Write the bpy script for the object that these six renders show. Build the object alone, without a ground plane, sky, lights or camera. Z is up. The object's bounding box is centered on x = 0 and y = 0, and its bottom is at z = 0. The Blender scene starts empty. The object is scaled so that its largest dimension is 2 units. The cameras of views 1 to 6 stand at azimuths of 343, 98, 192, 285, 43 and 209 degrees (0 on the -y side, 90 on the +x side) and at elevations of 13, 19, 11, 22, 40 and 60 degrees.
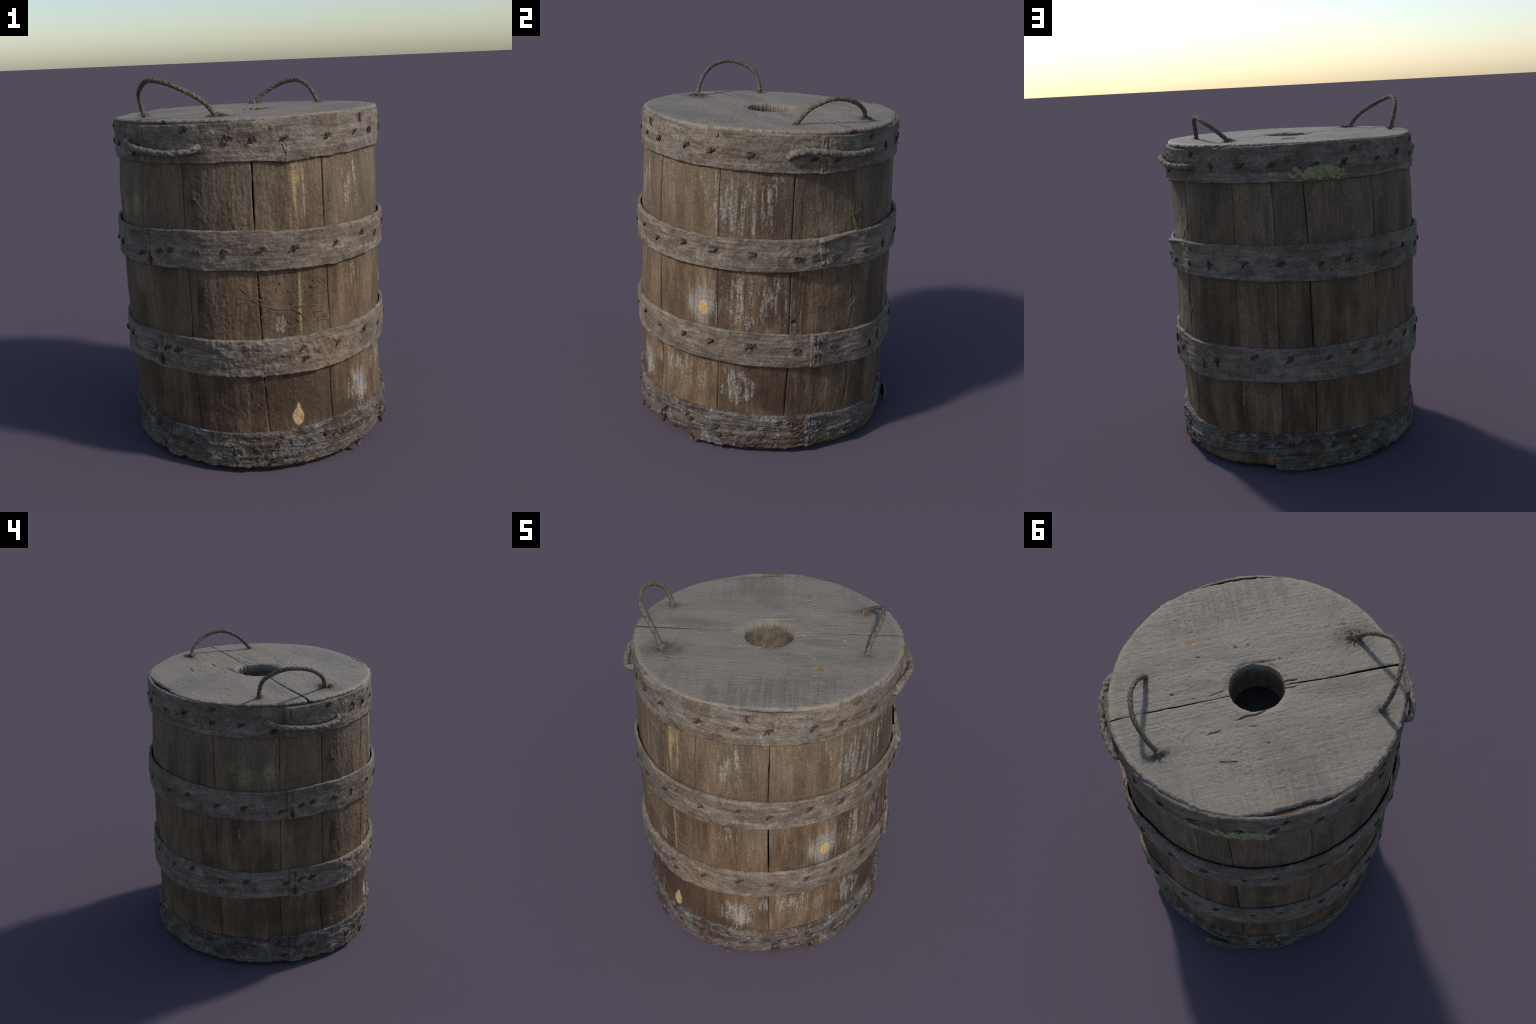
# Weathered wooden barrel: staves, riven wooden hoops with bent nails, a two-board lid with a
# round hole, rope handles.  Everything is built procedurally; metres, z up.
import bpy, math, random
import numpy as np
from mathutils import Vector, Matrix

rnd = random.Random(7)
RAD = math.pi / 180.0

# ------------------------------------------------------------------ noise
def _hash(ix, iy, iz, seed):
    h = (ix.astype(np.uint32) * np.uint32(374761393) + iy.astype(np.uint32) * np.uint32(668265263)
         + iz.astype(np.uint32) * np.uint32(2147483647) + np.uint32((seed * 974634777) & 0xffffffff))
    h = (h ^ (h >> np.uint32(13))) * np.uint32(1274126177)
    h = h ^ (h >> np.uint32(16))
    return (h & np.uint32(0xffff)).astype(np.float32) / 32767.5 - 1.0

def noise(x, y, z, seed=0):
    """smooth value noise in -1..1"""
    x, y, z = np.broadcast_arrays(np.asarray(x, np.float32), np.asarray(y, np.float32), np.asarray(z, np.float32))
    fx, fy, fz = np.floor(x), np.floor(y), np.floor(z)
    ix, iy, iz = fx.astype(np.int64), fy.astype(np.int64), fz.astype(np.int64)
    u, v, w = x - fx, y - fy, z - fz
    u, v, w = (t * t * t * (t * (t * 6 - 15) + 10) for t in (u, v, w))
    out = 0
    for dx in (0, 1):
        for dy in (0, 1):
            for dz in (0, 1):
                wt = (u if dx else 1 - u) * (v if dy else 1 - v) * (w if dz else 1 - w)
                out = out + wt * _hash(ix + dx, iy + dy, iz + dz, seed)
    return out

def fbm(x, y, z, octaves=3, seed=0):
    a, s, o = 1.0, 1.0, 0
    for i in range(octaves):
        o = o + a * noise(x * s, y * s, z * s, seed + i * 17)
        a *= 0.5
        s *= 2.03
    return o

def smooth(a, b, x):
    t = np.clip((x - a) / (b - a), 0, 1)
    return t * t * (3 - 2 * t)

# ------------------------------------------------------------------ overall form
# the barrel leans and is slightly oval: centre, radius and ovality against height
LV = np.array([0.0, 0.047, 0.208, 0.333, 0.517, 0.711, 0.839, 1.095, 1.26, 1.435, 1.583, 1.687, 1.795])
CX = np.array([.023, .023, .019, .011, .006, .006, .004, .000, -.003, -.003, .001, .000, .000])
CY = np.array([-.004, -.004, -.011, -.008, -.004, -.008, -.008, -.008, -.010, -.008, -.006, -.004, -.004])
OA = np.array([-.016, -.016, -.013, -.013, -.013, -.012, -.009, -.010, -.009, -.004, -.003, -.001, -.001])
OB = np.array([-.006, -.006, -.008, .002, .007, .009, .009, .010, .008, .006, .010, .004, .006])
RS = np.array([.700, .704, .708, .712, .719, .724, .725, .722, .719, .715, .709, .708, .706])

# flat or bulging stretches of the wall: (angle, half width, from z, to z, amount)
FLATS = [(213, 17, .30, .90, -.018), (217, 13, .90, 1.62, -.018), (240, 13, 1.04, 1.29, -.008), (33, 12, .78, 1.03, -.013), (33, 12, 1.30, 1.56, -.013),
         (225, 5, .78, 1.05, -.011), (56, 9, .45, 1.5, .014), (60, 18, -.2, .45, .020), (248, 24, -.2, .28, .015), (150, 14, .2, .75, .008), (328, 18, -.2, .2, -.008), (40, 9, 1.6, 1.9, .010)]
def flats(th, z):
    deg = np.mod(th / RAD, 360); o = 0
    for a, w, z0, z1, k in FLATS:
        d = (np.mod(deg - a + 180, 360) - 180) / w
        o = o + k * np.exp(-d ** 4) * smooth(z0 - .05, z0 + .05, z) * smooth(z1 + .05, z1 - .05, z)
    return o

def body_radius(th, z):
    return (flats(th, z) + np.interp(z, LV, RS) + np.interp(z, LV, OA) * np.cos(2 * th) + np.interp(z, LV, OB) * np.sin(2 * th))

def place(th, r, z):
    return np.stack([np.interp(z, LV, CX) + r * np.cos(th), np.interp(z, LV, CY) + r * np.sin(th), z + 0 * th], -1)

def ring(table):
    """periodic interpolation over the angle in degrees of hand-read (angle, value) pairs"""
    a = np.array([t[0] for t in table], float); v = np.array([t[1] for t in table], float)
    a = np.concatenate([a - 360, a, a + 360]); v = np.tile(v, 3)
    return lambda deg: np.interp(np.mod(deg, 360.0), a, v)

SEAMS = [19, 47, 75.5, 93.5, 107.5, 139.3, 171.6, 204, 226.5, 255, 283.7, 315, 348]
# hoops: bottom and top edge against angle, outer radius, joints
HOOPS = [
    dict(top=ring([(0, 1.788), (26, 1.783), (42, 1.772), (60, 1.778), (95, 1.79), (115, 1.795), (150, 1.785),
                   (190, 1.777), (206, 1.768), (230, 1.778), (255, 1.783), (275, 1.794), (300, 1.798), (320, 1.790)]),
         bot=ring([(0, 1.592), (33, 1.586), (57, 1.595), (94, 1.595), (127, 1.588), (150, 1.592), (178, 1.586),
                   (219, 1.583), (255, 1.594), (267, 1.581), (281, 1.591), (310, 1.600), (346, 1.594)]),
         R=.722, thick=.010, joints=(28.5, 206.3), lap=.014, decay=18),
    dict(top=ring([(0, 1.244), (28, 1.247), (46, 1.266), (69, 1.270), (113, 1.267), (150, 1.265), (171, 1.254),
                   (205, 1.255), (228, 1.268), (256, 1.268), (263, 1.256), (298, 1.251), (320, 1.243), (340, 1.238)]),
         bot=ring([(8, 1.067), (30, 1.078), (61, 1.082), (84, 1.076), (116, 1.064), (155, 1.066), (192, 1.067),
                   (221, 1.068), (251, 1.066), (286, 1.058), (330, 1.066)]),
         R=.7455, thick=.017, joints=(29.9, 206.8), lap=.010),
    dict(top=ring([(3, .730), (21, .722), (40, .710), (66, .706), (94, .703), (128, .706), (150, .710), (172, .703),
                   (191, .707), (210, .712), (228, .717), (252, .716), (278, .721), (304, .731), (345, .732)]),
         bot=ring([(9, .534), (27, .526), (45, .518), (66, .502), (82, .517), (115, .515), (147, .503), (172, .503),
                   (191, .524), (209, .524), (243, .521), (260, .523), (293, .534), (303, .546), (351, .543)]),
         R=.743, thick=.016, joints=(28.0, 208.4), lap=.010),
    dict(top=ring([(4, .236), (23, .227), (45, .207), (71, .203), (92, .211), (128, .216), (144, .209), (165, .202),
                   (183, .204), (203, .216), (223, .214), (246, .215), (264, .224), (284, .240), (308, .246), (348, .240)]),
         bot=ring([(0, .040), (17, .032), (35, .035), (58, .075), (75, .088), (88, .098), (97, .060), (110, .025), (140, .025), (180, .022),
                   (240, .026), (285, .036), (300, .055), (320, .070), (335, .060), (338, .030), (350, .030)]),
         R=.726, thick=.021, joints=(28.5, 208.0), lap=.011),
]
NAILS = [  # (angle, height) per hoop
    [(0.6, 1.674), (26.0, 1.662), (35, 1.650), (65.8, 1.681), (79.7, 1.688), (93.3, 1.683), (111.7, 1.677), (124.3, 1.679),
     (141.6, 1.678), (156.3, 1.704), (172.5, 1.669), (173, 1.749), (186.5, 1.669), (201.5, 1.632), (245.3, 1.700),
     (254.5, 1.692), (267, 1.692), (285.7, 1.690), (301.5, 1.695), (314, 1.689), (332, 1.693), (344.1, 1.681),
     (306, 1.764), (54, 1.748), (128.9, 1.747), (228.3, 1.750)],
    [(2.7, 1.162), (21.3, 1.141), (28.4, 1.145), (37.5, 1.139), (52.3, 1.144), (64, 1.155), (80.8, 1.171), (95.3, 1.167),
     (112.2, 1.156), (124, 1.163), (142.8, 1.160), (156.9, 1.179), (173.5, 1.148), (186.9, 1.155), (204.5, 1.123),
     (209.3, 1.104), (214, 1.149), (219.8, 1.158), (231.4, 1.152), (242.8, 1.157), (256.4, 1.173), (268.7, 1.166),
     (286.8, 1.159), (302.8, 1.183), (315.5, 1.152), (332, 1.176), (346.3, 1.172)],
    [(2.7, .653), (22.2, .624), (31.6, .660), (31.7, .586), (38.5, .621), (58, .590), (65, .611), (83, .656), (98, .650),
     (114.4, .643), (125.9, .652), (144.5, .649), (157.5, .669), (174.3, .631), (186.9, .641), (206.5, .620),
     (211.1, .572), (214.6, .639), (220, .639), (270.4, .654), (271.6, .597), (286.4, .640), (302.8, .668),
     (316.2, .649), (331.9, .656), (345.4, .653)],
    [(3, .090), (4.4, .161), (22.7, .172), (24.3, .123), (27.9, .108), (36.3, .136), (42.3, .096), (50, .078), (85, .143),
     (92.2, .156), (97.4, .146), (101.9, .159), (116.2, .136), (126, .134), (126.7, .061), (177.5, .142), (202, .174),
     (206.3, .080), (220.8, .129), (229.8, .076), (242.3, .111), (257, .061), (258.8, .150), (271.1, .146),
     (278.9, .166), (283.1, .152), (287.6, .156), (318, .121), (320.4, .156), (333.7, .178), (335.5, .150), (347.8, .142), (350.3, .100)],
]
UPRIGHT = {(231.4, 1.152), (242.8, 1.157), (209.3, 1.104), (52.3, 1.144), (64, 1.155), (65.8, 1.681), (31.6, .660), (31.7, .586),
           (211.1, .572), (278.9, .166), (306, 1.764), (58, .590), (65, .611), (245.3, 1.700)}

def hoop_radius(h, th, z):
    H = HOOPS[h]
    return (flats(th, z) + H['R'] + np.interp(z, LV, OA) * np.cos(2 * th) + np.interp(z, LV, OB) * np.sin(2 * th))

# ------------------------------------------------------------------ mesh building
def make_object(name, verts, faces_list, mat, parent, sharp=50, kind=None):
    """faces_list: arrays (n,3) or (n,4) of indices; winding is set by the enclosed volume"""
    verts = np.ascontiguousarray(verts, np.float32).reshape(-1, 3)
    vol = 0.0
    for f in faces_list:
        a = verts[f[:, 0]]
        for i in range(1, f.shape[1] - 1):
            vol += float(np.einsum('ij,ij->i', a, np.cross(verts[f[:, i]], verts[f[:, i + 1]])).sum())
    if vol < 0:
        faces_list = [f[:, ::-1] for f in faces_list]
    me = bpy.data.meshes.new(name)
    me.vertices.add(len(verts)); me.vertices.foreach_set('co', verts.ravel())
    loops = np.concatenate([f.ravel() for f in faces_list]).astype(np.int32)
    sizes = np.concatenate([np.full(len(f), f.shape[1], np.int32) for f in faces_list])
    starts = np.concatenate([[0], np.cumsum(sizes)[:-1]]).astype(np.int32)
    me.loops.add(len(loops)); me.loops.foreach_set('vertex_index', loops)
    me.polygons.add(len(sizes)); me.polygons.foreach_set('loop_start', starts); me.polygons.foreach_set('loop_total', sizes)
    me.update(calc_edges=True); me.validate()
    me.polygons.foreach_set('use_smooth', np.ones(len(me.polygons), bool))
    if sharp:
        me.set_sharp_from_angle(angle=sharp * RAD)
    me.materials.append(mat)
    ob = bpy.data.objects.new(name, me)
    bpy.context.collection.objects.link(ob)
    ob.parent = parent
    if kind:
        ob['kind'] = kind
    return ob

def loft(sections, closed=False, caps=True, base=0):
    """sections: (m, n, 3); every section is a closed loop of n points"""
    m, n = sections.shape[:2]
    i = np.arange(m if closed else m - 1)[:, None]; j = np.arange(n)[None, :]
    i2 = (i + 1) % m; j2 = (j + 1) % n
    q = np.stack([i * n + j, i * n + j2, i2 * n + j2, i2 * n + j], -1).reshape(-1, 4)
    verts = sections.reshape(-1, 3); faces = [q + base]
    if caps and not closed:
        c = np.stack([sections[0].mean(0), sections[-1].mean(0)])
        verts = np.vstack([verts, c])
        k = np.arange(n); k2 = (k + 1) % n
        faces.append(np.concatenate([np.stack([k2, k, np.full(n, m * n)], -1),
                                     np.stack([(m - 1) * n + k, (m - 1) * n + k2, np.full(n, m * n + 1)], -1)]) + base)
    return verts, faces

def tube(path, radius, sides=10, lump=0.0, seed=0, freq=90):
    path = np.asarray(path, float); n = len(path)
    tan = np.gradient(path, axis=0); tan /= np.linalg.norm(tan, axis=1)[:, None] + 1e-9
    up = np.array([0.13, 0.21, 0.97]); nrm = []
    u = np.cross(tan[0], up); u /= np.linalg.norm(u)
    for t in tan:
        u = u - t * (u @ t); u /= np.linalg.norm(u); nrm.append(u.copy())
    nrm = np.array(nrm); bi = np.cross(tan, nrm)
    a = np.linspace(0, 2 * math.pi, sides, endpoint=False)
    r = np.broadcast_to(np.asarray(radius, float), (n,))[:, None]
    p = path[:, None, :] + r[..., None] * (np.cos(a)[None, :, None] * nrm[:, None, :] + np.sin(a)[None, :, None] * bi[:, None, :])
    if lump:
        k = lump * fbm(p[..., 0] * freq, p[..., 1] * freq, p[..., 2] * freq, 2, seed)[..., None]
        p = path[:, None, :] + (p - path[:, None, :]) * (1 + k)
    return p, nrm, bi

def spline(ctrl, n):
    P = np.asarray(ctrl, float); Q = np.vstack([2 * P[0] - P[1], P, 2 * P[-1] - P[-2]]); out = []
    for t in np.linspace(0, len(P) - 1 - 1e-6, n):
        i = int(t); f = t - i; a, b, c, d = Q[i:i + 4]
        out.append(.5 * (2 * b + (c - a) * f + (2 * a - 5 * b + 4 * c - d) * f * f + (3 * b - a - 3 * c + d) * f ** 3))
    return np.array(out)

class Pile:
    """collects several closed shells into one mesh"""
    def __init__(self): self.v, self.f, self.n = [], [], 0
    def add(self, sections, closed=False):
        v, f = loft(sections, closed, True, self.n)
        self.v.append(v); self.f += f; self.n += len(v)
    def build(self, *a, **k):
        q = [x for x in self.f if x.shape[1] == 4]; t = [x for x in self.f if x.shape[1] == 3]
        fl = [np.concatenate(x) for x in (q, t) if x]
        return make_object(a[0], np.vstack(self.v), fl, *a[1:], **k)

# ------------------------------------------------------------------ material helpers
class Mat:
    def __init__(self, name, rough=0.85, spec=0.35):
        self.m = bpy.data.materials.new(name); self.m.use_nodes = True
        self.t = self.m.node_tree; self.t.nodes.clear()
        self.out = self.new('ShaderNodeOutputMaterial'); self.b = self.new('ShaderNodeBsdfPrincipled')
        self.link(self.b.outputs[0], self.out.inputs[0])
        self.b.inputs['Roughness'].default_value = rough
        self.b.inputs['Specular IOR Level'].default_value = spec
        self.P = self.new('ShaderNodeTexCoord').outputs['Object']
    def new(self, t): return self.t.nodes.new(t)
    def link(self, a, b): self.t.links.new(a, b)
    def put(self, sock, v):
        if isinstance(v, bpy.types.NodeSocket): self.link(v, sock)
        elif isinstance(v, (tuple, list)) and sock.type == 'RGBA': sock.default_value = (*v[:3], 1)
        else: sock.default_value = v
    def scaled(self, sx, sy, sz, rot=0.0, vec=None):
        n = self.new('ShaderNodeMapping'); self.link(vec or self.P, n.inputs[0])
        n.inputs['Rotation'].default_value = (0, 0, rot); n.inputs['Scale'].default_value = (sx, sy, sz)
        return n.outputs[0]
    def noise(self, vec, detail=3.0, rough=0.55, dist=0.0, scale=1.0):
        n = self.new('ShaderNodeTexNoise'); self.link(vec, n.inputs['Vector'])
        n.inputs['Scale'].default_value = scale; n.inputs['Detail'].default_value = detail
        n.inputs['Roughness'].default_value = rough; n.inputs['Distortion'].default_value = dist
        return n.outputs['Fac']
    def voronoi(self, vec, scale=1.0, feature='F1'):
        n = self.new('ShaderNodeTexVoronoi'); n.feature = feature; self.link(vec, n.inputs['Vector'])
        n.inputs['Scale'].default_value = scale
        return n.outputs['Distance']
    def math(self, op, a, b=0.0, clamp=False):
        n = self.new('ShaderNodeMath'); n.operation = op; n.use_clamp = clamp
        self.put(n.inputs[0], a); self.put(n.inputs[1], b); return n.outputs[0]
    def mul(self, *a):
        o = a[0]
        for x in a[1:]: o = self.math('MULTIPLY', o, x)
        return o
    def step(self, v, lo, hi, a=0.0, b=1.0):
        n = self.new('ShaderNodeMapRange'); n.interpolation_type = 'SMOOTHSTEP'; self.put(n.inputs[0], v)
        n.inputs[1].default_value = lo; n.inputs[2].default_value = hi; n.inputs[3].default_value = a; n.inputs[4].default_value = b
        return n.outputs[0]
    def mix(self, fac, a, b, mode='MIX'):
        n = self.new('ShaderNodeMix'); n.data_type = 'RGBA'; n.blend_type = mode
        self.put(n.inputs[0], fac); self.put(n.inputs[6], a); self.put(n.inputs[7], b); return n.outputs[2]
    def sep(self):
        n = self.new('ShaderNodeSeparateXYZ'); self.link(self.P, n.inputs[0]); return n.outputs
    def spot(self, deg, z, w, h, r=.72, tilt=0.0):
        """normalised distance from a place on the barrel wall (1 at the rim of a w x h ellipse)"""
        a = deg * RAD
        n = self.new('ShaderNodeMapping'); n.vector_type = 'TEXTURE'; self.link(self.P, n.inputs[0])
        n.inputs['Location'].default_value = (r * math.cos(a), r * math.sin(a), z)
        n.inputs['Rotation'].default_value = (0, 0, a); n.inputs['Scale'].default_value = (.35 + w, w, h)
        v = n.outputs[0]
        l = self.new('ShaderNodeVectorMath'); l.operation = 'LENGTH'; self.link(v, l.inputs[0])
        return l.outputs['Value']
    def disc(self, x, y, w, h, rot):
        n = self.new('ShaderNodeMapping'); n.vector_type = 'TEXTURE'; self.link(self.P, n.inputs[0])
        n.inputs['Location'].default_value = (x, y, 1.8); n.inputs['Rotation'].default_value = (0, 0, rot)
        n.inputs['Scale'].default_value = (w, h, 1)
        l = self.new('ShaderNodeVectorMath'); l.operation = 'LENGTH'; self.link(n.outputs[0], l.inputs[0])
        return l.outputs['Value']
    def bump(self, height, dist=0.002, strength=1.0):
        n = self.new('ShaderNodeBump'); n.inputs['Distance'].default_value = dist; n.inputs['Strength'].default_value = strength
        self.put(n.inputs['Height'], height); self.link(n.outputs[0], self.b.inputs['Normal'])
    def done(self, color, rough=None):
        self.put(self.b.inputs['Base Color'], color)
        if rough is not None: self.put(self.b.inputs['Roughness'], rough)
        return self.m

def stave_material():
    M = Mat('stave_wood', .82, .3)
    grain = M.noise(M.scaled(95, 95, 4.5), 3, .6)
    streak = M.noise(M.scaled(42, 42, 3.2), 3, .6, .3)
    broad = M.noise(M.scaled(11, 11, 1.6), 3, .55)
    patch = M.noise(M.P, 4, .6, .4, scale=4.5)
    grit = M.noise(M.P, 3, .65, scale=85)
    info = M.new('ShaderNodeObjectInfo').outputs['Random']
    c = M.mix(M.step(broad, .32, .68), (.080, .049, .028), (.172, .109, .062))
    c = M.mix(M.step(patch, .46, .68, 0, .50), c, (.165, .122, .080))
    z = M.sep()[2]
    zn = M.math('ADD', z, M.math('MULTIPLY', patch, .5))
    c = M.mix(M.step(zn, 1.1, 1.75, 0, .50), c, (.160, .120, .083))      # greyed upper wall
    tint = M.step(info, 0, 1, .84, 1.10)
    c = M.mix(1.0, c, M.comb(tint), 'MULTIPLY')
    blot = M.noise(M.scaled(7, 7, 2.4), 5, .65, .8)
    c = M.mix(1.0, c, M.comb(M.step(blot, .30, .66, .70, 1.14)), 'MULTIPLY')
    # wet dark red-brown lower stains
    for d, zz, w, h, s in ((-92, .38, .30, .17, .75), (-122, .36, .25, .16, .55), (8, .42, .22, .15, .7), (10, .92, .09, .16, .75),
                           (-4, 1.40, .03, .16, .5), (10, 1.42, .10, .17, .65), (-68, .27, .20, .045, .8), (-100, .46, .12, .04, .6), (15, .30, .14, .05, .6), (-6, .98, .10, .08, .5), (185, .36, .40, .12, .35), (-75, 1.0, .1, .05, .2)):
        e = M.math('ADD', M.spot(d, zz, w, h), M.math('MULTIPLY', M.math('SUBTRACT', streak, .5), 1.6))
        c = M.mix(M.step(e, .55, 1.15, s, 0), c, (.050, .027, .016))
    c = M.mix(M.step(streak, .28, .46, .40, 0), c, (.060, .040, .025))
    c = M.mix(M.step(grain, .33, .58, .20, 0), c, (.070, .048, .032))
    # chalky runs, thickest on the sunny side
    reg = None
    for d, zz, w, h, s in ((-3, 1.42, .36, .25, 1.05), (2, .90, .36, .23, 1.12), (22, 1.25, .14, .5, .6), (-28, .43, .34, .13, 1.0), (-3, .40, .13, .14, 1.6),
                           (-58, .36, .13, .15, 1.6), (-62, 1.42, .15, .22, .9), (-63, .90, .10, .2, .75), (-97, .80, .06, .09, .95), (50, .9, .25, .6, .35),
                           (-174, .95, .04, .09, 1.0), (-128, .95, .1, .2, .4), (75, 1.4, .12, .2, .5), (128, 1.4, .06, .2, .5), (80, .35, .2, .2, .5), (70, .85, .1, .2, .5),
                           (-35, .8, .12, .1, .7)):
        m = M.step(M.spot(d, zz, w, h), .35, 1.25, s, 0)
        reg = m if reg is None else M.math('MAXIMUM', reg, m)
    run = M.noise(M.scaled(52, 52, 5.5), 4, .62, .2)
    patch2 = M.noise(M.scaled(14, 14, 9), 4, .62, .6)
    run2 = M.noise(M.scaled(24, 24, 3.0), 3, .6, .2)
    thr = M.math('ADD', M.math('MULTIPLY', run, .50), M.math('ADD', M.math('MULTIPLY', run2, .33), M.math('MULTIPLY', patch2, .25)))
    thr = M.math('ADD', thr, M.math('MULTIPLY', M.math('SUBTRACT', grit, .5), .22))
    thr = M.math('ADD', thr, M.math('MULTIPLY', M.math('SUBTRACT', reg, 1.0), .16))
    c = M.mix(M.step(thr, .525, .67, 0, .78), c, (.270, .250, .224))
    # pale halo and yellow knots
    halo = M.math('ADD', M.spot(-19.4, .845, .105, .125), M.math('MULTIPLY', M.math('SUBTRACT', run, .5), 3.0))
    c = M.mix(M.step(halo, .35, 1.1, .65, 0), c, (.290, .265, .235))
    for d, zz, w, h, col in ((-19.4, .832, .029, .045, (.44, .30, .115)), (-90.8, .284, .031, .047, (.40, .275, .13)), (-90.5, .328, .011, .03, (.40, .275, .13))):
        e = M.math('ADD', M.spot(d, zz, w, h), M.math('MULTIPLY', M.math('SUBTRACT', grit, .5), .55))
        c = M.mix(M.step(e, .86, 1.04, .95, 0), c, col)
    for d, zz, w, h, s in ((-88.6, 1.53, .026, .10, .9), (-89.4, 1.45, .012, .11, .9), (-85.6, 1.47, .0055, .15, .75), (-91.5, 1.31, .005, .09, .5), (-88.8, .88, .0085, .19, .85),
                           (-56.5, .33, .022, .055, .55), (-63.5, .44, .02, .03, .45), (-101, 1.45, .005, .13, .3), (-113, 1.42, .006, .2, .3), (-122, .85, .006, .2, .35),
                           (-160.5, 1.375, .036, .058, .85), (-172, 1.33, .045, .06, .6), (-179, 1.40, .035, .04, .4), (-26, .4, .006, .1, .3)):
        e = M.math('ADD', M.spot(d, zz, w, h), M.math('MULTIPLY', M.math('SUBTRACT', M.math('ADD', M.math('MULTIPLY', run, .7), M.math('MULTIPLY', grit, .5)), .6), 2.6))
        c = M.mix(M.mul(M.step(e, .5, 1.25, s * .85, 0), M.step(grit, .34, .55, .35, 1)), c, (.330, .240, .112) if d > -150 else (.25, .22, .10))
    # dark dead knots and iron stains
    for d, zz, w, h in ((-127.9, .91, .022, .07), (-128.9, 1.41, .016, .035), (21, .786, .014, .012), (40, 1.0, .012, .03), (-36, .93, .012, .014), (32, 1.045, .008, .03)):
        e = M.math('ADD', M.spot(d, zz, w, h), M.math('MULTIPLY', M.math('SUBTRACT', streak, .5), 1.5))
        c = M.mix(M.step(e, .4, 1.2, .8, 0), c, (.035, .026, .022))
    speck = M.voronoi(M.P, 75)
    c = M.mix(M.mul(M.step(speck, .06, .17, .8, 0), M.step(patch, .44, .6, .0, .6)), c, (.27, .235, .18))
    c = M.mix(1.0, c, M.comb(M.step(grain, .28, .72, .89, 1.12)), 'MULTIPLY')
    c = M.mix(1.0, c, M.comb(M.step(grit, .28, .72, .78, 1.30)), 'MULTIPLY')
    hgt = M.math('ADD', M.math('MULTIPLY', grain, .9), M.math('ADD', M.math('MULTIPLY', grit, .55), M.math('MULTIPLY', M.noise(M.P, 3, .6, scale=32), .9)))
    M.bump(hgt, .0030, .75)
    return M.done(c)

def comb(self, v):
    n = self.new('ShaderNodeCombineColor')
    for i in range(3): self.put(n.inputs[i], v)
    return n.outputs[0]
Mat.comb = comb

def hoop_material(h):
    M = Mat('hoop_wood', .84, .3)
    fibre = M.noise(M.scaled(9, 9, 95), 4, .62, .5)
    band = M.noise(M.scaled(3.2, 3.2, 22), 3, .6, .6)
    patch = M.noise(M.P, 4, .6, .3, scale=6.5)
    grit = M.noise(M.P, 3, .65, scale=90)
    lump = M.noise(M.P, 4, .65, .6, scale=26)
    if h < 3:
        c = M.mix(M.step(band, .34, .68), (.120, .087, .063), (.200, .160, .126))
        c = M.mix(M.step(patch, .50, .68, 0, .6), c, (.195, .172, .150))
        c = M.mix(M.step(M.noise(M.P, 3, .6, scale=3.7), .52, .68, 0, .5), c, (.118, .106, .064))     # greenish algae
        c = M.mix(M.step(lump, .58, .72, 0, .55), c, (.255, .228, .198))
        c = M.mix(M.step(fibre, .32, .50, .55, 0), c, (.080, .058, .042))
        if h == 2:
            e = M.math('ADD', M.spot(-78, .60, .26, .13, .74), M.math('MULTIPLY', M.math('SUBTRACT', lump, .5), 1.6))
            c = M.mix(M.step(e, .4, 1.1, .55, 0), c, (.185, .120, .072))
    else:
        c = M.mix(M.step(band, .34, .66), (.052, .032, .022), (.120, .086, .060))
        e = M.math('ADD', M.math('MULTIPLY', patch, .75), M.math('MULTIPLY', lump, .4))
        c = M.mix(M.step(e, .52, .66, 0, .75), c, (.128, .126, .118))
        c = M.mix(M.step(M.noise(M.P, 4, .7, .8, scale=34), .56, .66, 0, .7), c, (.270, .262, .246))
        c = M.mix(M.step(M.noise(M.P, 3, .6, scale=8), .50, .66, 0, .55), c, (.060, .040, .030))
        z = M.sep()[2]
        c = M.mix(M.step(M.math('ADD', z, M.math('MULTIPLY', lump, .08)), .055, .11, .6, 0), c, (.105, .072, .048))  # rusty soil edge
        c = M.mix(M.step(fibre, .34, .48, .5, 0), c, (.045, .034, .028))
    near = None
    for d, z in NAILS[h]:
        s = M.spot(d, z, .027, .016, .735)
        near = s if near is None else M.math('MINIMUM', near, s)
    near = M.math('ADD', near, M.math('MULTIPLY', M.math('SUBTRACT', lump, .5), 1.5))
    c = M.mix(M.step(near, .5, 1.4, .40, 0), c, (.105, .066, .043))
    c = M.mix(M.step(near, .15, .6, .55, 0), c, (.050, .030, .022))
    c = M.mix(1.0, c, M.comb(M.step(grit, .28, .72, .74, 1.30)), 'MULTIPLY')
    c = M.mix(1.0, c, M.comb(M.step(M.noise(M.P, 4, .6, .5, scale=15), .30, .70, .74, 1.24)), 'MULTIPLY')
    hgt = M.math('ADD', M.math('MULTIPLY', fibre, .8), M.math('ADD', M.math('MULTIPLY', grit, .5), M.math('MULTIPLY', lump, 1.2 if h < 3 else 2.0)))
    M.bump(hgt, .004, .85)
    return M.done(c)

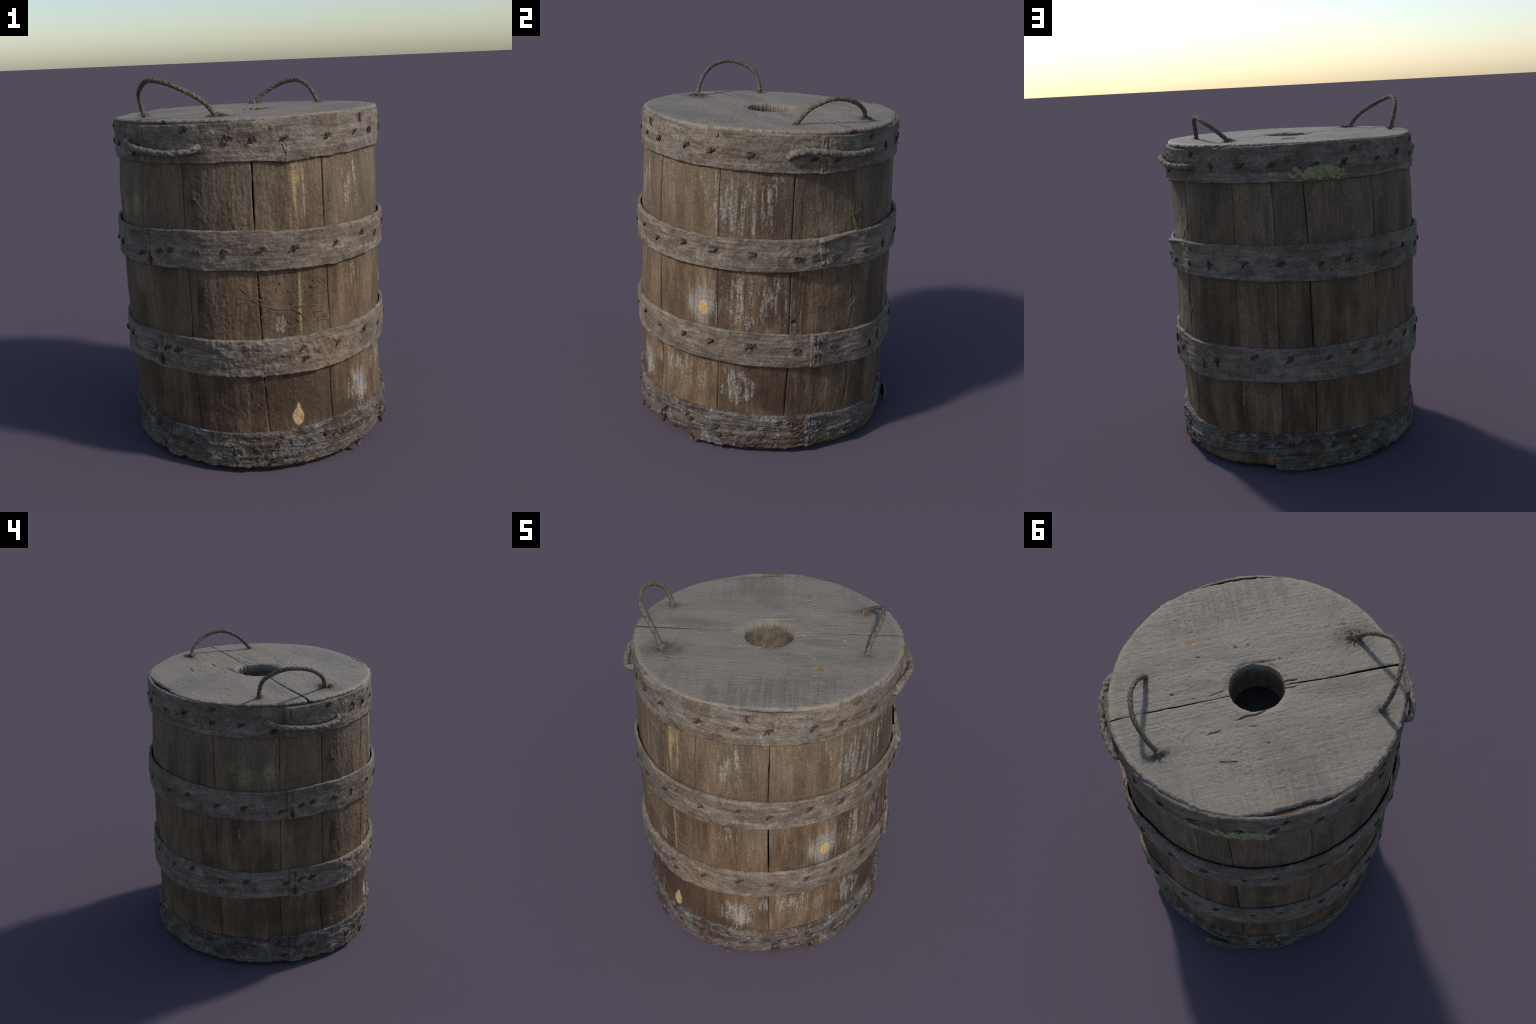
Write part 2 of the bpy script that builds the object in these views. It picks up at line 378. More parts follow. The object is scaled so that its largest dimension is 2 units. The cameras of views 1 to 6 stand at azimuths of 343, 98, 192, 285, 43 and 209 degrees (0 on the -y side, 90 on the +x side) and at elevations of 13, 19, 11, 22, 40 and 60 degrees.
LID_ANG = 41.0 * RAD      # direction of the lid boards
def lid_material():
    M = Mat('lid_wood', .70, .42)
    def along(a, b): return M.scaled(a, b, a, 0.0, M.rot)
    n = M.new('ShaderNodeMapping'); n.vector_type = 'TEXTURE'; M.link(M.P, n.inputs[0]); n.inputs['Rotation'].default_value = (0, 0, LID_ANG)
    M.rot = n.outputs[0]
    fibre = M.noise(along(5, 110), 4, .6, .3)
    broad = M.noise(along(2.2, 8), 4, .6, .4)
    saw = M.noise(along(75, 2.2), 3, .55)
    saw2 = M.noise(along(26, 1.5), 3, .55)
    patch = M.noise(M.P, 4, .6, .3, scale=4)
    grit = M.noise(M.P, 3, .65, scale=80)
    c = M.mix(M.step(broad, .32, .68), (.168, .138, .104), (.212, .178, .138))
    c = M.mix(M.step(patch, .36, .64, 0, .6), c, (.192, .164, .130))
    c = M.mix(M.step(patch, .34, .48, .40, 0), c, (.128, .112, .094))
    s = M.new('ShaderNodeSeparateXYZ'); M.link(M.rot, s.inputs[0])
    v = M.math('ABSOLUTE', s.outputs[1])
    v = M.math('ADD', v, M.math('MULTIPLY', M.math('SUBTRACT', patch, .5), .35))
    sm = M.math('ADD', M.math('MULTIPLY', saw, .6), M.math('MULTIPLY', saw2, .4))
    c = M.mix(M.mul(M.step(v, .24, .48), M.step(patch, .62, .42), M.step(sm, .42, .56, .7, 0)), c, (.112, .101, .087))   # saw marks across the boards
    c = M.mix(M.step(fibre, .30, .46, .55, 0), c, (.085, .072, .060))
    for x, y, w, hh, col, st in ((.422, -.076, .045, .028, (.26, .17, .07), .75), (.43, -.07, .022, .016, (.17, .10, .04), .8), (.5, -.174, .036, .024, (.25, .205, .14), .7), (.5, -.174, .014, .010, (.13, .10, .07), .7),
                                 (-.27, -.499, .15, .11, (.085, .074, .064), .75), (-.586, -.16, .07, .05, (.09, .08, .07), .6), (.225, .548, .10, .07, (.085, .074, .062), .7),
                                 (.507, .203, .06, .05, (.1, .09, .075), .5), (0.24, .12, .1, .05, (.11, .095, .08), .5), (-.38, -.2, .2, .07, (.1, .09, .08), .5)):
        e = M.math('ADD', M.disc(x, y, w, hh, LID_ANG), M.math('MULTIPLY', M.math('SUBTRACT', M.noise(M.P, 4, .65, scale=22), .5), 1.8))
        c = M.mix(M.step(e, .35, 1.2, st, 0), c, col)
    # torn pale rim
    l = M.new('ShaderNodeVectorMath'); l.operation = 'MULTIPLY'; M.link(M.P, l.inputs[0]); l.inputs[1].default_value = (1, 1, 0)
    l2 = M.new('ShaderNodeVectorMath'); l2.operation = 'LENGTH'; M.link(l.outputs[0], l2.inputs[0]); rr = l2.outputs['Value']
    e = M.math('ADD', rr, M.math('MULTIPLY', M.math('SUBTRACT', M.noise(M.P, 3, .6, scale=24), .5), .05))
    c = M.mix(M.step(e, .680, .705, 0, .7), c, (.230, .180, .135))
    c = M.mix(M.step(rr, .128, .152, .75, 0), c, (.205, .170, .128))                                # worn wall of the hole
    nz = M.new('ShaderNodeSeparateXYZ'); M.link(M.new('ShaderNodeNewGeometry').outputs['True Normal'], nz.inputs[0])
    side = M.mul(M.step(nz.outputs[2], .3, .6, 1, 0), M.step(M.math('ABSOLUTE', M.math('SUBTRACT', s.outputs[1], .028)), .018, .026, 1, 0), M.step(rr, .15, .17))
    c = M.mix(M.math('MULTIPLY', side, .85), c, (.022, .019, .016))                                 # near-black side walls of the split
    c = M.mix(1.0, c, M.comb(M.step(grit, .25, .75, .84, 1.14)), 'MULTIPLY')
    hgt = M.math('ADD', M.math('MULTIPLY', fibre, .8), M.math('ADD', M.math('MULTIPLY', grit, .8), M.math('MULTIPLY', M.noise(M.P, 4, .65, .5, scale=48), .8)))
    M.bump(hgt, .0030, .7)
    return M.done(c)

def simple_material(name, dark, light, scale, rough=.85, spec=.3, accent=None, bump=.002, squash=(1, 1, 1)):
    M = Mat(name, rough, spec)
    v = M.scaled(*squash)
    a = M.noise(v, 4, .6, .3, scale=scale); b = M.noise(v, 3, .65, scale=scale * 4)
    c = M.mix(M.step(a, .32, .68), dark, light)
    if accent:
        c = M.mix(M.step(M.noise(v, 3, .6, scale=scale * 1.7), .52, .66, 0, .8), c, accent)
    c = M.mix(1.0, c, M.comb(M.step(b, .25, .75, .75, 1.2)), 'MULTIPLY')
    M.bump(M.math('ADD', a, M.math('MULTIPLY', b, .6)), bump, .9)
    return M.done(c)

# ------------------------------------------------------------------ root
root = bpy.data.objects.new('wooden_barrel', None)
bpy.context.collection.objects.link(root)
root['label'] = 'weathered wooden barrel with wooden hoops, holed lid and rope handles'
root['category'] = 'barrel'

m_stave = stave_material()
m_hoop = [hoop_material(h) for h in range(4)]
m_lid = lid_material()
m_rope = simple_material('old_rope', (.066, .052, .036), (.140, .112, .080), 55, accent=(.175, .148, .110))
m_cord = simple_material('worn_cord', (.100, .080, .062), (.190, .158, .126), 40, accent=(.225, .195, .16))
m_rust = simple_material('rusty_iron', (.026, .018, .015), (.075, .046, .033), 70, .8, .4, accent=(.120, .058, .030))
m_root = simple_material('dry_rootlet', (.100, .072, .046), (.190, .140, .092), 60)
m_wall_root = simple_material('dusty_rootlet', (.090, .060, .036), (.170, .118, .072), 45)
m_lichen = simple_material('yellow_green_lichen', (.215, .198, .098), (.345, .315, .170), 45, .9, .15)
m_peg = simple_material('wooden_peg_end', (.130, .100, .072), (.230, .185, .138), 60)
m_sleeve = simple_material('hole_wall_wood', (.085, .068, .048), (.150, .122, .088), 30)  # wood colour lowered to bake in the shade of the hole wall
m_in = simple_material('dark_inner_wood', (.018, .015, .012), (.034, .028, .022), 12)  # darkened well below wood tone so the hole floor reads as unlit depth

# ------------------------------------------------------------------ staves
def gap_half(k, z, s):
    """half width of the open joint k at height z"""
    deg = SEAMS[k]
    g = .0011 + .0008 * noise(z * 9, deg, 0.3, 5)
    if deg == 255: g = g + (.0028 + .0020 * noise(z * 25, 2.0, .0, 4)) * smooth(1.22, 1.40, z) * smooth(1.66, 1.58, z) + .0015 * smooth(.75, .9, z) * smooth(1.1, 1.0, z)
    if deg == 315: g = g + (.0030 + .0022 * noise(z * 22, .0, .0, 4)) * smooth(1.22, 1.30, z) * smooth(1.54, 1.44, z) + .0026 * smooth(.70, .8, z) * smooth(1.08, 1.0, z)
    if deg == 283.7: g = g + .0014 * smooth(1.2, 1.5, z)
    if deg in (19, 107.5, 226.5): g = g + .0010
    return np.maximum(g, .0005)

def seam_wander(k, z):
    deg = SEAMS[k]
    tilt = {47: 1.9, 107.5: 2.0, 255: 1.1, 93.5: .8, 226.5: .8}.get(deg, 0.3)
    return (deg + tilt * (.9 - z) * .9 + .22 * noise(z * 5, deg, 1.7, 8)) * RAD

# rootlets and small scars are pressed on the wall as raised or sunken spots
def wall_relief(th, z, r):
    x, y = r * np.cos(th), r * np.sin(th)
    d = .0022 * fbm(x * 6, y * 6, z * 2.2, 3, 11)
    d = d + .0007 * fbm(x * 85, y * 85, z * 5, 2, 21)
    deg = np.mod(th / RAD, 360)
    rough = .35 + 1.1 * smooth(222, 232, deg) * smooth(292, 280, deg) + .5 * smooth(15, 25, deg) * smooth(60, 45, deg)
    d = d + .0010 * rough * fbm(x * 75, y * 75, z * 60, 3, 31)
    blob = fbm(x * 30, y * 30, z * 24, 2, 41)
    d = d + .0028 * rough * np.maximum(blob - .55, 0)
    pit = fbm(x * 38, y * 38, z * 30, 2, 47)
    d = d - .006 * np.maximum(pit - .85, 0)
    for dg, zz, w, h, a in ((340.6, .832, .028, .042, .0035), (269.2, .29, .030, .048, .002), (232.1, .91, .018, .05, -.004), (231.1, 1.414, .014, .02, .005),
                            (21, .786, .013, .011, -.022), (324, .93, .012, .012, -.006), (266.8, .877, .007, .006, -.010), (358, .40, .03, .07, .004), (6, .39, .03, .04, .004),
                            (12, .36, .03, .03, -.003)):
        dd = np.mod(deg - dg + 180, 360) - 180
        e = (dd * RAD * .72 / w) ** 2 + ((z - zz) / h) ** 2
        d = d + a * np.exp(-e * 1.5)
    return d

bottom_edge = ring([(0, .016), (25, .012), (60, .014), (90, .016), (120, .012), (160, .010), (200, .010), (235, .010), (260, .010),
                    (280, .016), (297, .028), (312, .040), (330, .036), (345, .018)])
NS, NZ = len(SEAMS), 360
for k in range(NS):
    k2 = (k + 1) % NS
    z0 = np.linspace(0, 1, NZ)
    width = ((SEAMS[k2] - SEAMS[k]) % 360) * RAD * .72
    n = max(int(width / .0044), 24)
    s = np.linspace(0, 1, n); s = s + .0 * s
    # closer columns at the edges
    s = np.concatenate([[0, .002 / width], np.linspace(.005 / width, 1 - .005 / width, n), [1 - .002 / width, 1]])
    zz = .03 + z0 * (1.775 - .03)
    a0 = seam_wander(k, zz) + gap_half(k, zz, 1) / .72
    a1 = seam_wander(k2, zz) - gap_half(k2, zz, -1) / .72
    a1 = np.where(a1 < a0, a1 + 2 * math.pi, a1)
    th = a0[:, None] + (a1 - a0)[:, None] * s[None, :]
    zb = bottom_edge(th / RAD) + .004 * noise(th * 14, 0.0, 2.2, 3)
    Z = zb + z0[:, None] * (1.775 - zb)
    r0 = body_radius(th, Z)
    # each board is a little flatter than the round and stands a touch proud or shy
    mid = s - .5
    flat = .0035 * (0.25 - mid ** 2 * 1.0) * 0 - .0022 * (1 - (2 * mid) ** 2) * .6
    proud = {19: .0, 47: -.001, 75.5: 0, 93.5: .0015, 107.5: -.001, 139.3: .001, 171.6: -.0005, 204: .001, 226.5: .002, 255: .0, 283.7: .001, 315: -.001, 348: .0}[SEAMS[k]]
    edge = np.minimum(s, 1 - s) * width
    r = r0 + flat[None, :] + proud + wall_relief(th, Z, .72)
    r = r - .0035 * np.exp(-edge / .0025)[None, :]
    r = r - .010 * smooth(.014, 0, Z - zb)      # worn foot
    outer = place(th, r, Z)
    inn = np.array([0, len(s) // 3, 2 * len(s) // 3, len(s) - 1])
    inner = place(th[:, inn], r0[:, inn] - .050, Z[:, inn])[:, ::-1]
    sec = np.concatenate([outer, inner], 1)
    v, f = loft(sec)
    make_object('stave', v, f, m_stave, root, sharp=60)

# ------------------------------------------------------------------ hoops and their nails
def nail_mesh(seed):
    r = random.Random(seed); P = Pile()
    L = .036 + .012 * r.random(); bend = (r.random() - .5) * .020
    ctrl = [(-L * .5, -.004, -.012), (-L * .46, -.002, .003), (-L * .1, bend, .008), (L * .3, bend * .4, .007), (L * .55, .004 * r.random(), .003 + .006 * r.random())]
    path = spline(ctrl, 22)
    t = np.linspace(0, 1, 22)
    rad = .0043 + .0016 * np.exp(-((t - .2) / .15) ** 2) - .0016 * t
    p, _, _ = tube(path, rad, 10, lump=.35, seed=seed)
    P.add(p)
    if seed % 2:                                    # clenched point crossing the first bend
        c2 = [(-L * .15, -.013, .002), (-L * .1, -.003, .010), (0, .008, .007), (.003, .013, .001)]
        p, _, _ = tube(spline(c2, 14), .0036, 8, lump=.35, seed=seed + 5)
        P.add(p)
    head = np.array([(-L * .47, -.003, .000), (-L * .47, -.003, .005), (-L * .47, -.003, .0065)])
    p, _, _ = tube(head, np.array([.0056, .0052, .004]), 10, lump=.3, seed=seed + 9)
    P.add(p)
    return P
nail_meshes = []
for i in range(6):
    ob = nail_mesh(100 + i).build('nail', m_rust, None)
    nail_meshes.append(ob.data); bpy.data.objects.remove(ob)

def stand_on(ob, deg, r, z, roll, scale=1.0):
    a = deg * RAD
    nrm = Vector((math.cos(a), math.sin(a), 0)); tan = Vector((-math.sin(a), math.cos(a), 0)); up = Vector((0, 0, 1))
    c = Vector((float(np.interp(z, LV, CX)), float(np.interp(z, LV, CY)), z)) + nrm * r
    x = tan * math.cos(roll) + up * math.sin(roll); y = nrm.cross(x)
    m = Matrix((x, y, nrm)).transposed().to_4x4(); m = Matrix.Translation(c) @ m @ Matrix.Scale(scale, 4)
    ob.matrix_world = m

def lap_offset(H, rel):
    """rel: degrees from the joint where the upper piece starts"""
    return H['lap'] * smooth(H.get('decay', 11), 0, rel)

def hoop_relief(h, th, Z, r):
    x, y = r * np.cos(th), r * np.sin(th)
    deg = np.mod(th / RAD, 360)
    amp = 1.0 if h < 3 else 1.15
    d = .0028 * fbm(x * 5.5, y * 5.5, Z * 9, 2, 51 + h)
    d = d + .0008 * amp * fbm(x * 16, y * 16, Z * 95, 3, 61 + h)            # fibres along the hoop
    d = d + .0013 * amp * fbm(x * 55, y * 55, Z * 55, 3, 71 + h)
    d = d + .0050 * amp * np.maximum(fbm(x * 24, y * 24, Z * 30, 3, 81 + h) - .55, 0)
    tear = fbm(x * 5, y * 5, Z * 34, 3, 101 + h)                             # torn fibre layers
    d = d + (.0040 if h == 3 else .0014) * (smooth(.0, .10, tear) + smooth(.38, .46, tear) - .8)
    if h == 3:
        d = d - .007 * np.exp(-(fbm(x * 4, y * 4, Z * 26, 2, 131) / .035) ** 2)
    if h == 2:                                                               # crusty stretch
        w = smooth(228, 240, deg) * smooth(296, 280, deg)
        d = d + w * (.0030 * fbm(x * 45, y * 45, Z * 45, 3, 91) + .010 * np.maximum(fbm(x * 20, y * 20, Z * 22, 3, 95) - .2, 0))
    if h == 3:
        w = smooth(215, 230, deg) * smooth(285, 268, deg) + smooth(118, 128, deg) * smooth(160, 150, deg)
        d = d + w * .0028 * fbm(x * 40, y * 40, Z * 60, 3, 93)
    if h == 0:                                                               # split and drip at 267 degrees
        line = 266.6 + 1.2 * np.sin((Z - 1.59) * 60) * .5
        e = np.exp(-((deg - line) / .22) ** 2) * smooth(1.69, 1.66, Z)
        d = d - .006 * e + .005 * np.exp(-((deg - 267) / 2.4) ** 2) * smooth(1.63, 1.59, Z)
    for dg, zz in NAILS[h]:
        dd = (np.mod(deg - dg + 180, 360) - 180) * RAD * .735
        e = (dd / .020) ** 2 + ((Z - zz) / .013) ** 2
        d = d + np.where(e < 9, -.0055 * np.exp(-e * 1.3) + .0022 * np.exp(-(np.sqrt(e) - 1.5) ** 2 * 5), 0)
    return d

hoops = []
def build_hoop_piece(h, start, stop, owner_nails):
    H = HOOPS[h]
    n = int((stop - start) * RAD * .74 / .0042)
    deg = np.linspace(start, stop, n); th = deg * RAD
    rel = deg - start
    wob = .0028 * noise(th * 12, 1.0, h + .5, 4) + .0016 * noise(th * 45, 2.0, h + .5, 6) * (1.6 if h == 3 else 1)
    zt = H['top'](deg) + wob
    zb = H['bot'](deg) - .0028 * noise(th * 11, 5.0, h + .5, 9) - .0018 * noise(th * 50, 3.0, h + .1, 7) * (2.2 if h == 3 else 1) + (.012 * np.maximum(noise(th * 19, 8.0, .3, 7), 0) if h == 3 else 0)
    if h == 1:
        zb = zb + .012 * smooth(10, 0, rel) * (start < 100)
    if h < 3: zt = zt + .003 * smooth(8, 0, rel)
    tail = smooth(stop - 9, stop - 3, deg)      # the hidden end tucks under the next piece
    m = 44 if h < 3 else 46
    s = np.linspace(0, 1, m)
    Z = zb[:, None] + (zt - zb)[:, None] * s[None, :]
    T = np.repeat(th[:, None], m, 1)
    r = hoop_radius(h, T, Z) + hoop_relief(h, T, Z, .74) + (lap_offset(H, rel) - .009 * tail)[:, None]
    # rough chopped end and locking slot
    er = smooth(2.6, 1.2, rel)[:, None] * fbm(T * 90, 0.0, Z * 70, 3, 13)
    r = r + .0035 * er - .004 * smooth(.25, 0, rel)[:, None]
    slot = np.exp(-((rel[:, None] - 2.6) / .28) ** 2)
    zn = (Z - zb[:, None]) / (zt - zb)[:, None]
    slot = slot * (smooth(.08, .16, zn) * smooth(.42, .36, zn) + smooth(.55, .62, zn) * smooth(.95, .9, zn))
    r = r - .010 * slot
    hgt = (zt - zb)[:, None]
    de = np.minimum(s[None, :], 1 - s[None, :]) * hgt
    r = r - .0060 * smooth(.006, 0, de) ** 2
    outer = place(T, r, Z)
    rb = H['R'] - H['thick'] + np.interp(Z[:, [-1, 0]], LV, OA) * np.cos(2 * T[:, :2]) + np.interp(Z[:, [-1, 0]], LV, OB) * np.sin(2 * T[:, :2])
    rb = rb + (lap_offset(H, rel) - .009 * tail)[:, None] + .0012 * noise(th * 40, .0, 3.0, 2)[:, None]
    if h == 0: rb[:, 0] = .700
    rb = rb + flats(T[:, :2], Z[:, [-1, 0]])
    inner = place(T[:, :2], rb, Z[:, [-1, 0]])
    v, f = loft(np.concatenate([outer, inner], 1))
    ob = make_object('hoop', v, f, m_hoop[h], root, sharp=55)
    return ob

def wall_r(h, deg, z):
    th = np.array([deg * RAD]); Z = np.array([z]); H = HOOPS[h]
    off = max(float(lap_offset(H, (deg - H['joints'][0]) % 360)), float(lap_offset(H, (deg - H['joints'][1]) % 360)))
    return float(hoop_radius(h, th, Z)[0]) + off

ni = 0
for h, H in enumerate(HOOPS):
    j0, j1 = H['joints']
    a = build_hoop_piece(h, j0, j1 + 9, None); b = build_hoop_piece(h, j1, j0 + 360 + 9, None)
    for d, z in NAILS[h]:
        ob = bpy.data.objects.new('nail', nail_meshes[ni % 6]); ni += 1
        bpy.context.collection.objects.link(ob)
        roll = (90 if (d, z) in UPRIGHT else 28 + rnd.uniform(-14, 14)) * RAD + (math.pi if rnd.random() < .5 else 0)
        stand_on(ob, d, wall_r(h, d, z) - .0035, z, roll, rnd.uniform(.95, 1.25) * (.8 if z > 1.73 else 1.0))
        par = a if j0 <= d < j1 else b
        mw = ob.matrix_world.copy(); ob.parent = par; ob.matrix_world = mw

# round wooden pegs in the top hoop
def peg(deg, z, rad):
    t = np.linspace(0, 2 * math.pi, 20, endpoint=False)
    prof = [(0.0, -.02), (1.0, -.02), (1.0, .004), (.85, .0065), (.3, .0072)]
    sec = np.array([[(rad * p * math.cos(x), rad * p * math.sin(x), q) for x in t] for p, q in prof[1:]])
    sec = sec * (1 + .06 * noise(sec[..., 0] * 200, sec[..., 1] * 200, deg, 3)[..., None] * np.array([1, 1, .3]))
    v, f = loft(sec)
    ob = make_object('peg', v, f, m_peg, root, sharp=45); stand_on(ob, deg, wall_r(0, deg, z), z, 0)
for d, z, r in ((262.5, 1.752, .010), (346.4, 1.766, .012), (33.5, 1.741, .010), (83.9, 1.749, .009), (133.5, 1.746, .009)):
    peg(d, z, r)

# split-off rod along the upper edge of the second hoop
p = []
for t in np.linspace(0, 1, 40):
    d = 29.2 + 18 * t; z = float(HOOPS[1]['top'](d)) - .010 + .004 * t
    rr = wall_r(1, d, z) + .010 * (1 - t) ** 1.5 + .001 - .012 * t ** 3
    p.append(place(np.array(d * RAD), np.array(rr), np.array(z)))
sec, _, _ = tube(np.array(p), .0095 - .003 * np.linspace(0, 1, 40), 12, lump=.14, seed=3)
v, f = loft(sec); make_object('hoop_splinter', v, f, m_hoop[1], root)

# loose strip of the bottom hoop hanging free of the wall
n = 90; t = np.linspace(0, 1, n)
deg = 91.5 + 44 * t
rr = .723 + .043 * (1 - smooth(0, .55, t))
rr = rr + (OA[0] * np.cos(2 * deg * RAD) + OB[0] * np.sin(2 * deg * RAD))
zt = .098 - .012 * t + .003 * noise(t * 22, .0, 1.0, 3); zb = .022 - .014 * smooth(0, .35, t) + .010 * smooth(.5, 1, t) + .003 * noise(t * 25, 2.0, 1.0, 3)
m = 22; s = np.linspace(0, 1, m)
Z = zb[:, None] + (zt - zb)[:, None] * s; T = np.repeat((deg * RAD)[:, None], m, 1)
R = np.repeat(rr[:, None], m, 1) + .7 * hoop_relief(3, T, Z, .74) + .010 * s[None, :] * 0
de = np.minimum(s, 1 - s)[None, :] * (zt - zb)[:, None]
R = R - .004 * smooth(.005, 0, de) ** 2
outer = place(T, R, Z); inner = place(T[:, ::-1], np.repeat(rr[:, None], m, 1) - .014, Z[:, ::-1])
v, f = loft(np.concatenate([outer, inner], 1)); make_object('hoop_splinter', v, f, m_hoop[3], root)

# ragged chips hanging at the lower edge of the bottom hoop
for d, z, L, hgt, out in ((318, .085, .05, .05, .012), (336, .040, .03, .035, .008), (296, .045, .035, .03, .006)):
    k = 14; tt = np.linspace(-1, 1, k)
    w = np.maximum(hgt * .5 * (1 - tt ** 2) ** .6, .002) * (1 + .35 * noise(tt * 4 + d, .0, .0, 6))
    th = (d + tt * L * .5 / .72 / RAD) * RAD
    zc = z + .008 * noise(tt * 3 + d, 4.0, 0.0, 6)
    rr = HOOPS[3]['R'] + OA[0] * np.cos(2 * th) + OB[0] * np.sin(2 * th) + out * (.3 + .7 * noise(tt * 2, d, .0, 2) ** 2)
    sec = np.stack([place(th, rr - .008, zc - w), place(th, rr + .004, zc - w * .8), place(th, rr + .005, zc + w * .8), place(th, rr - .008, zc + w)], 1)
    v, f = loft(sec); make_object('hoop_splinter', v, f, m_rust if d in (318, 289) else m_hoop[3], root, sharp=30)

# ------------------------------------------------------------------ barrel bottom
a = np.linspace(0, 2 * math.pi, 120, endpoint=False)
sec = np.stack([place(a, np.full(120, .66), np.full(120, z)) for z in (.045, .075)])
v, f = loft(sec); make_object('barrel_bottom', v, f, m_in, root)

# ------------------------------------------------------------------ lid
outline = ring([(0, .704), (11, .710), (25, .712), (43, .721), (53, .723), (66, .715), (76, .710), (86, .701), (98, .707), (110, .705),
                (119, .690), (128, .674), (139, .664), (143, .676), (148, .695), (158, .703), (171, .709), (186, .713), (197, .717), (219, .720), (232, .716),
                (250, .717), (262, .718), (275, .716), (284, .712), (294, .697), (301, .688), (308, .682), (318, .686), (324, .692), (332, .702), (340, .712), (350, .706)])
CRACK_A = [(.13, 213.2), (.16, 213.6), (.29, 215.8), (.40, 216.5), (.49, 217.6), (.60, 218.3), (.75, 218.3)]
CRACK_B = [(.13, 49.5), (.19, 49.0), (.28, 45.6), (.36, 45.0), (.49, 43.9), (.57, 43.4), (.75, 43.3)]
def crack(tab, rho):
    rho = np.asarray(rho, float)
    return (np.interp(rho, [x for x, _ in tab], [x for _, x in tab]) + .25 * noise(rho * 18, tab[0][1], .0, 3) + .14 * noise(rho * 60, tab[0][1], 4.0, 3)) * RAD

def lid_height(x, y, rho):
    u = x * math.cos(LID_ANG) + y * math.sin(LID_ANG); w = -x * math.sin(LID_ANG) + y * math.cos(LID_ANG)
    z = 1.8012 + .0030 * x - .0030 * (y - x) - .0070 * np.exp(-((x + .60) ** 2 + (y - .24) ** 2) / .11) + .0016 * fbm(x * 2.5, y * 2.5, 0.0, 2, 5)
    z = z + .004 * smooth(.55, .3, np.hypot(x + .2, y - .0)) * 0
    z = z + .0005 * fbm(u * 5, w * 90, .0, 2, 7)
    z = z + .0005 * fbm(u * 60, w * 70, .0, 2, 9) + .0009 * np.maximum(fbm(x * 5, y * 5, .0, 2, 19) + .1, 0) * fbm(u * 70, w * 75, .0, 2, 29)
    b = fbm(u * 32, w * 45, .0, 2, 15)
    z = z + .0030 * np.maximum(b - .7, 0) - .0040 * np.maximum(-b - .75, 0)
    z = z - .006 * smooth(.165, .138, rho) * (1 + .5 * noise(x * 40, y * 40, .0, 2))     # worn lip of the hole
    def groove(px, py, L, wd, dp, rot=0.0):
        cu, cw = (x - px) * math.cos(LID_ANG + rot) + (y - py) * math.sin(LID_ANG + rot), -(x - px) * math.sin(LID_ANG + rot) + (y - py) * math.cos(LID_ANG + rot)
        return -dp * np.exp(-(cu / L) ** 4 - ((cw + .003 * np.sin(cu * 60)) / wd) ** 2)
    for px, py, L, wd, dp, rot in ((-.055, .155, .075, .0045, .011, .12), (.03, -.158, .05, .004, .006, 0), (-.12, -.105, .045, .004, .008, 0), (-.14, -.07, .04, .003, .006, 0),
                                  (.208, -.159, .009, .006, .009, 0), (.339, .23, .010, .006, .008, 0), (.053, .321, .035, .004, .007, .2), (-.10, .20, .03, .003, .005, 0),
                                  (.16, -.2, .008, .005, .007, 0), (.34, -.02, .012, .004, .006, 0), (-.2, .25, .008, .004, .006, 0), (-.02, -.2, .007, .005, .007, 0), (.15, .12, .05, .003, .004, .3)):
        z = z + groove(px, py, L, wd, dp, rot)
    for px, py, R, amp in ((-.285, -.497, .10, .0034), (.222, .548, .06, .003), (-.586, -.16, .03, .003), (.507, .203, .03, .002), (.5, -.174, .028, .003), (.422, -.076, .03, .002)):
        e = np.hypot(x - px, y - py)
        z = z + amp * np.exp(-(e / R) ** 2 * 1.4) * (.6 + fbm(x * 75, y * 75, .0, 3, 23))
    return z

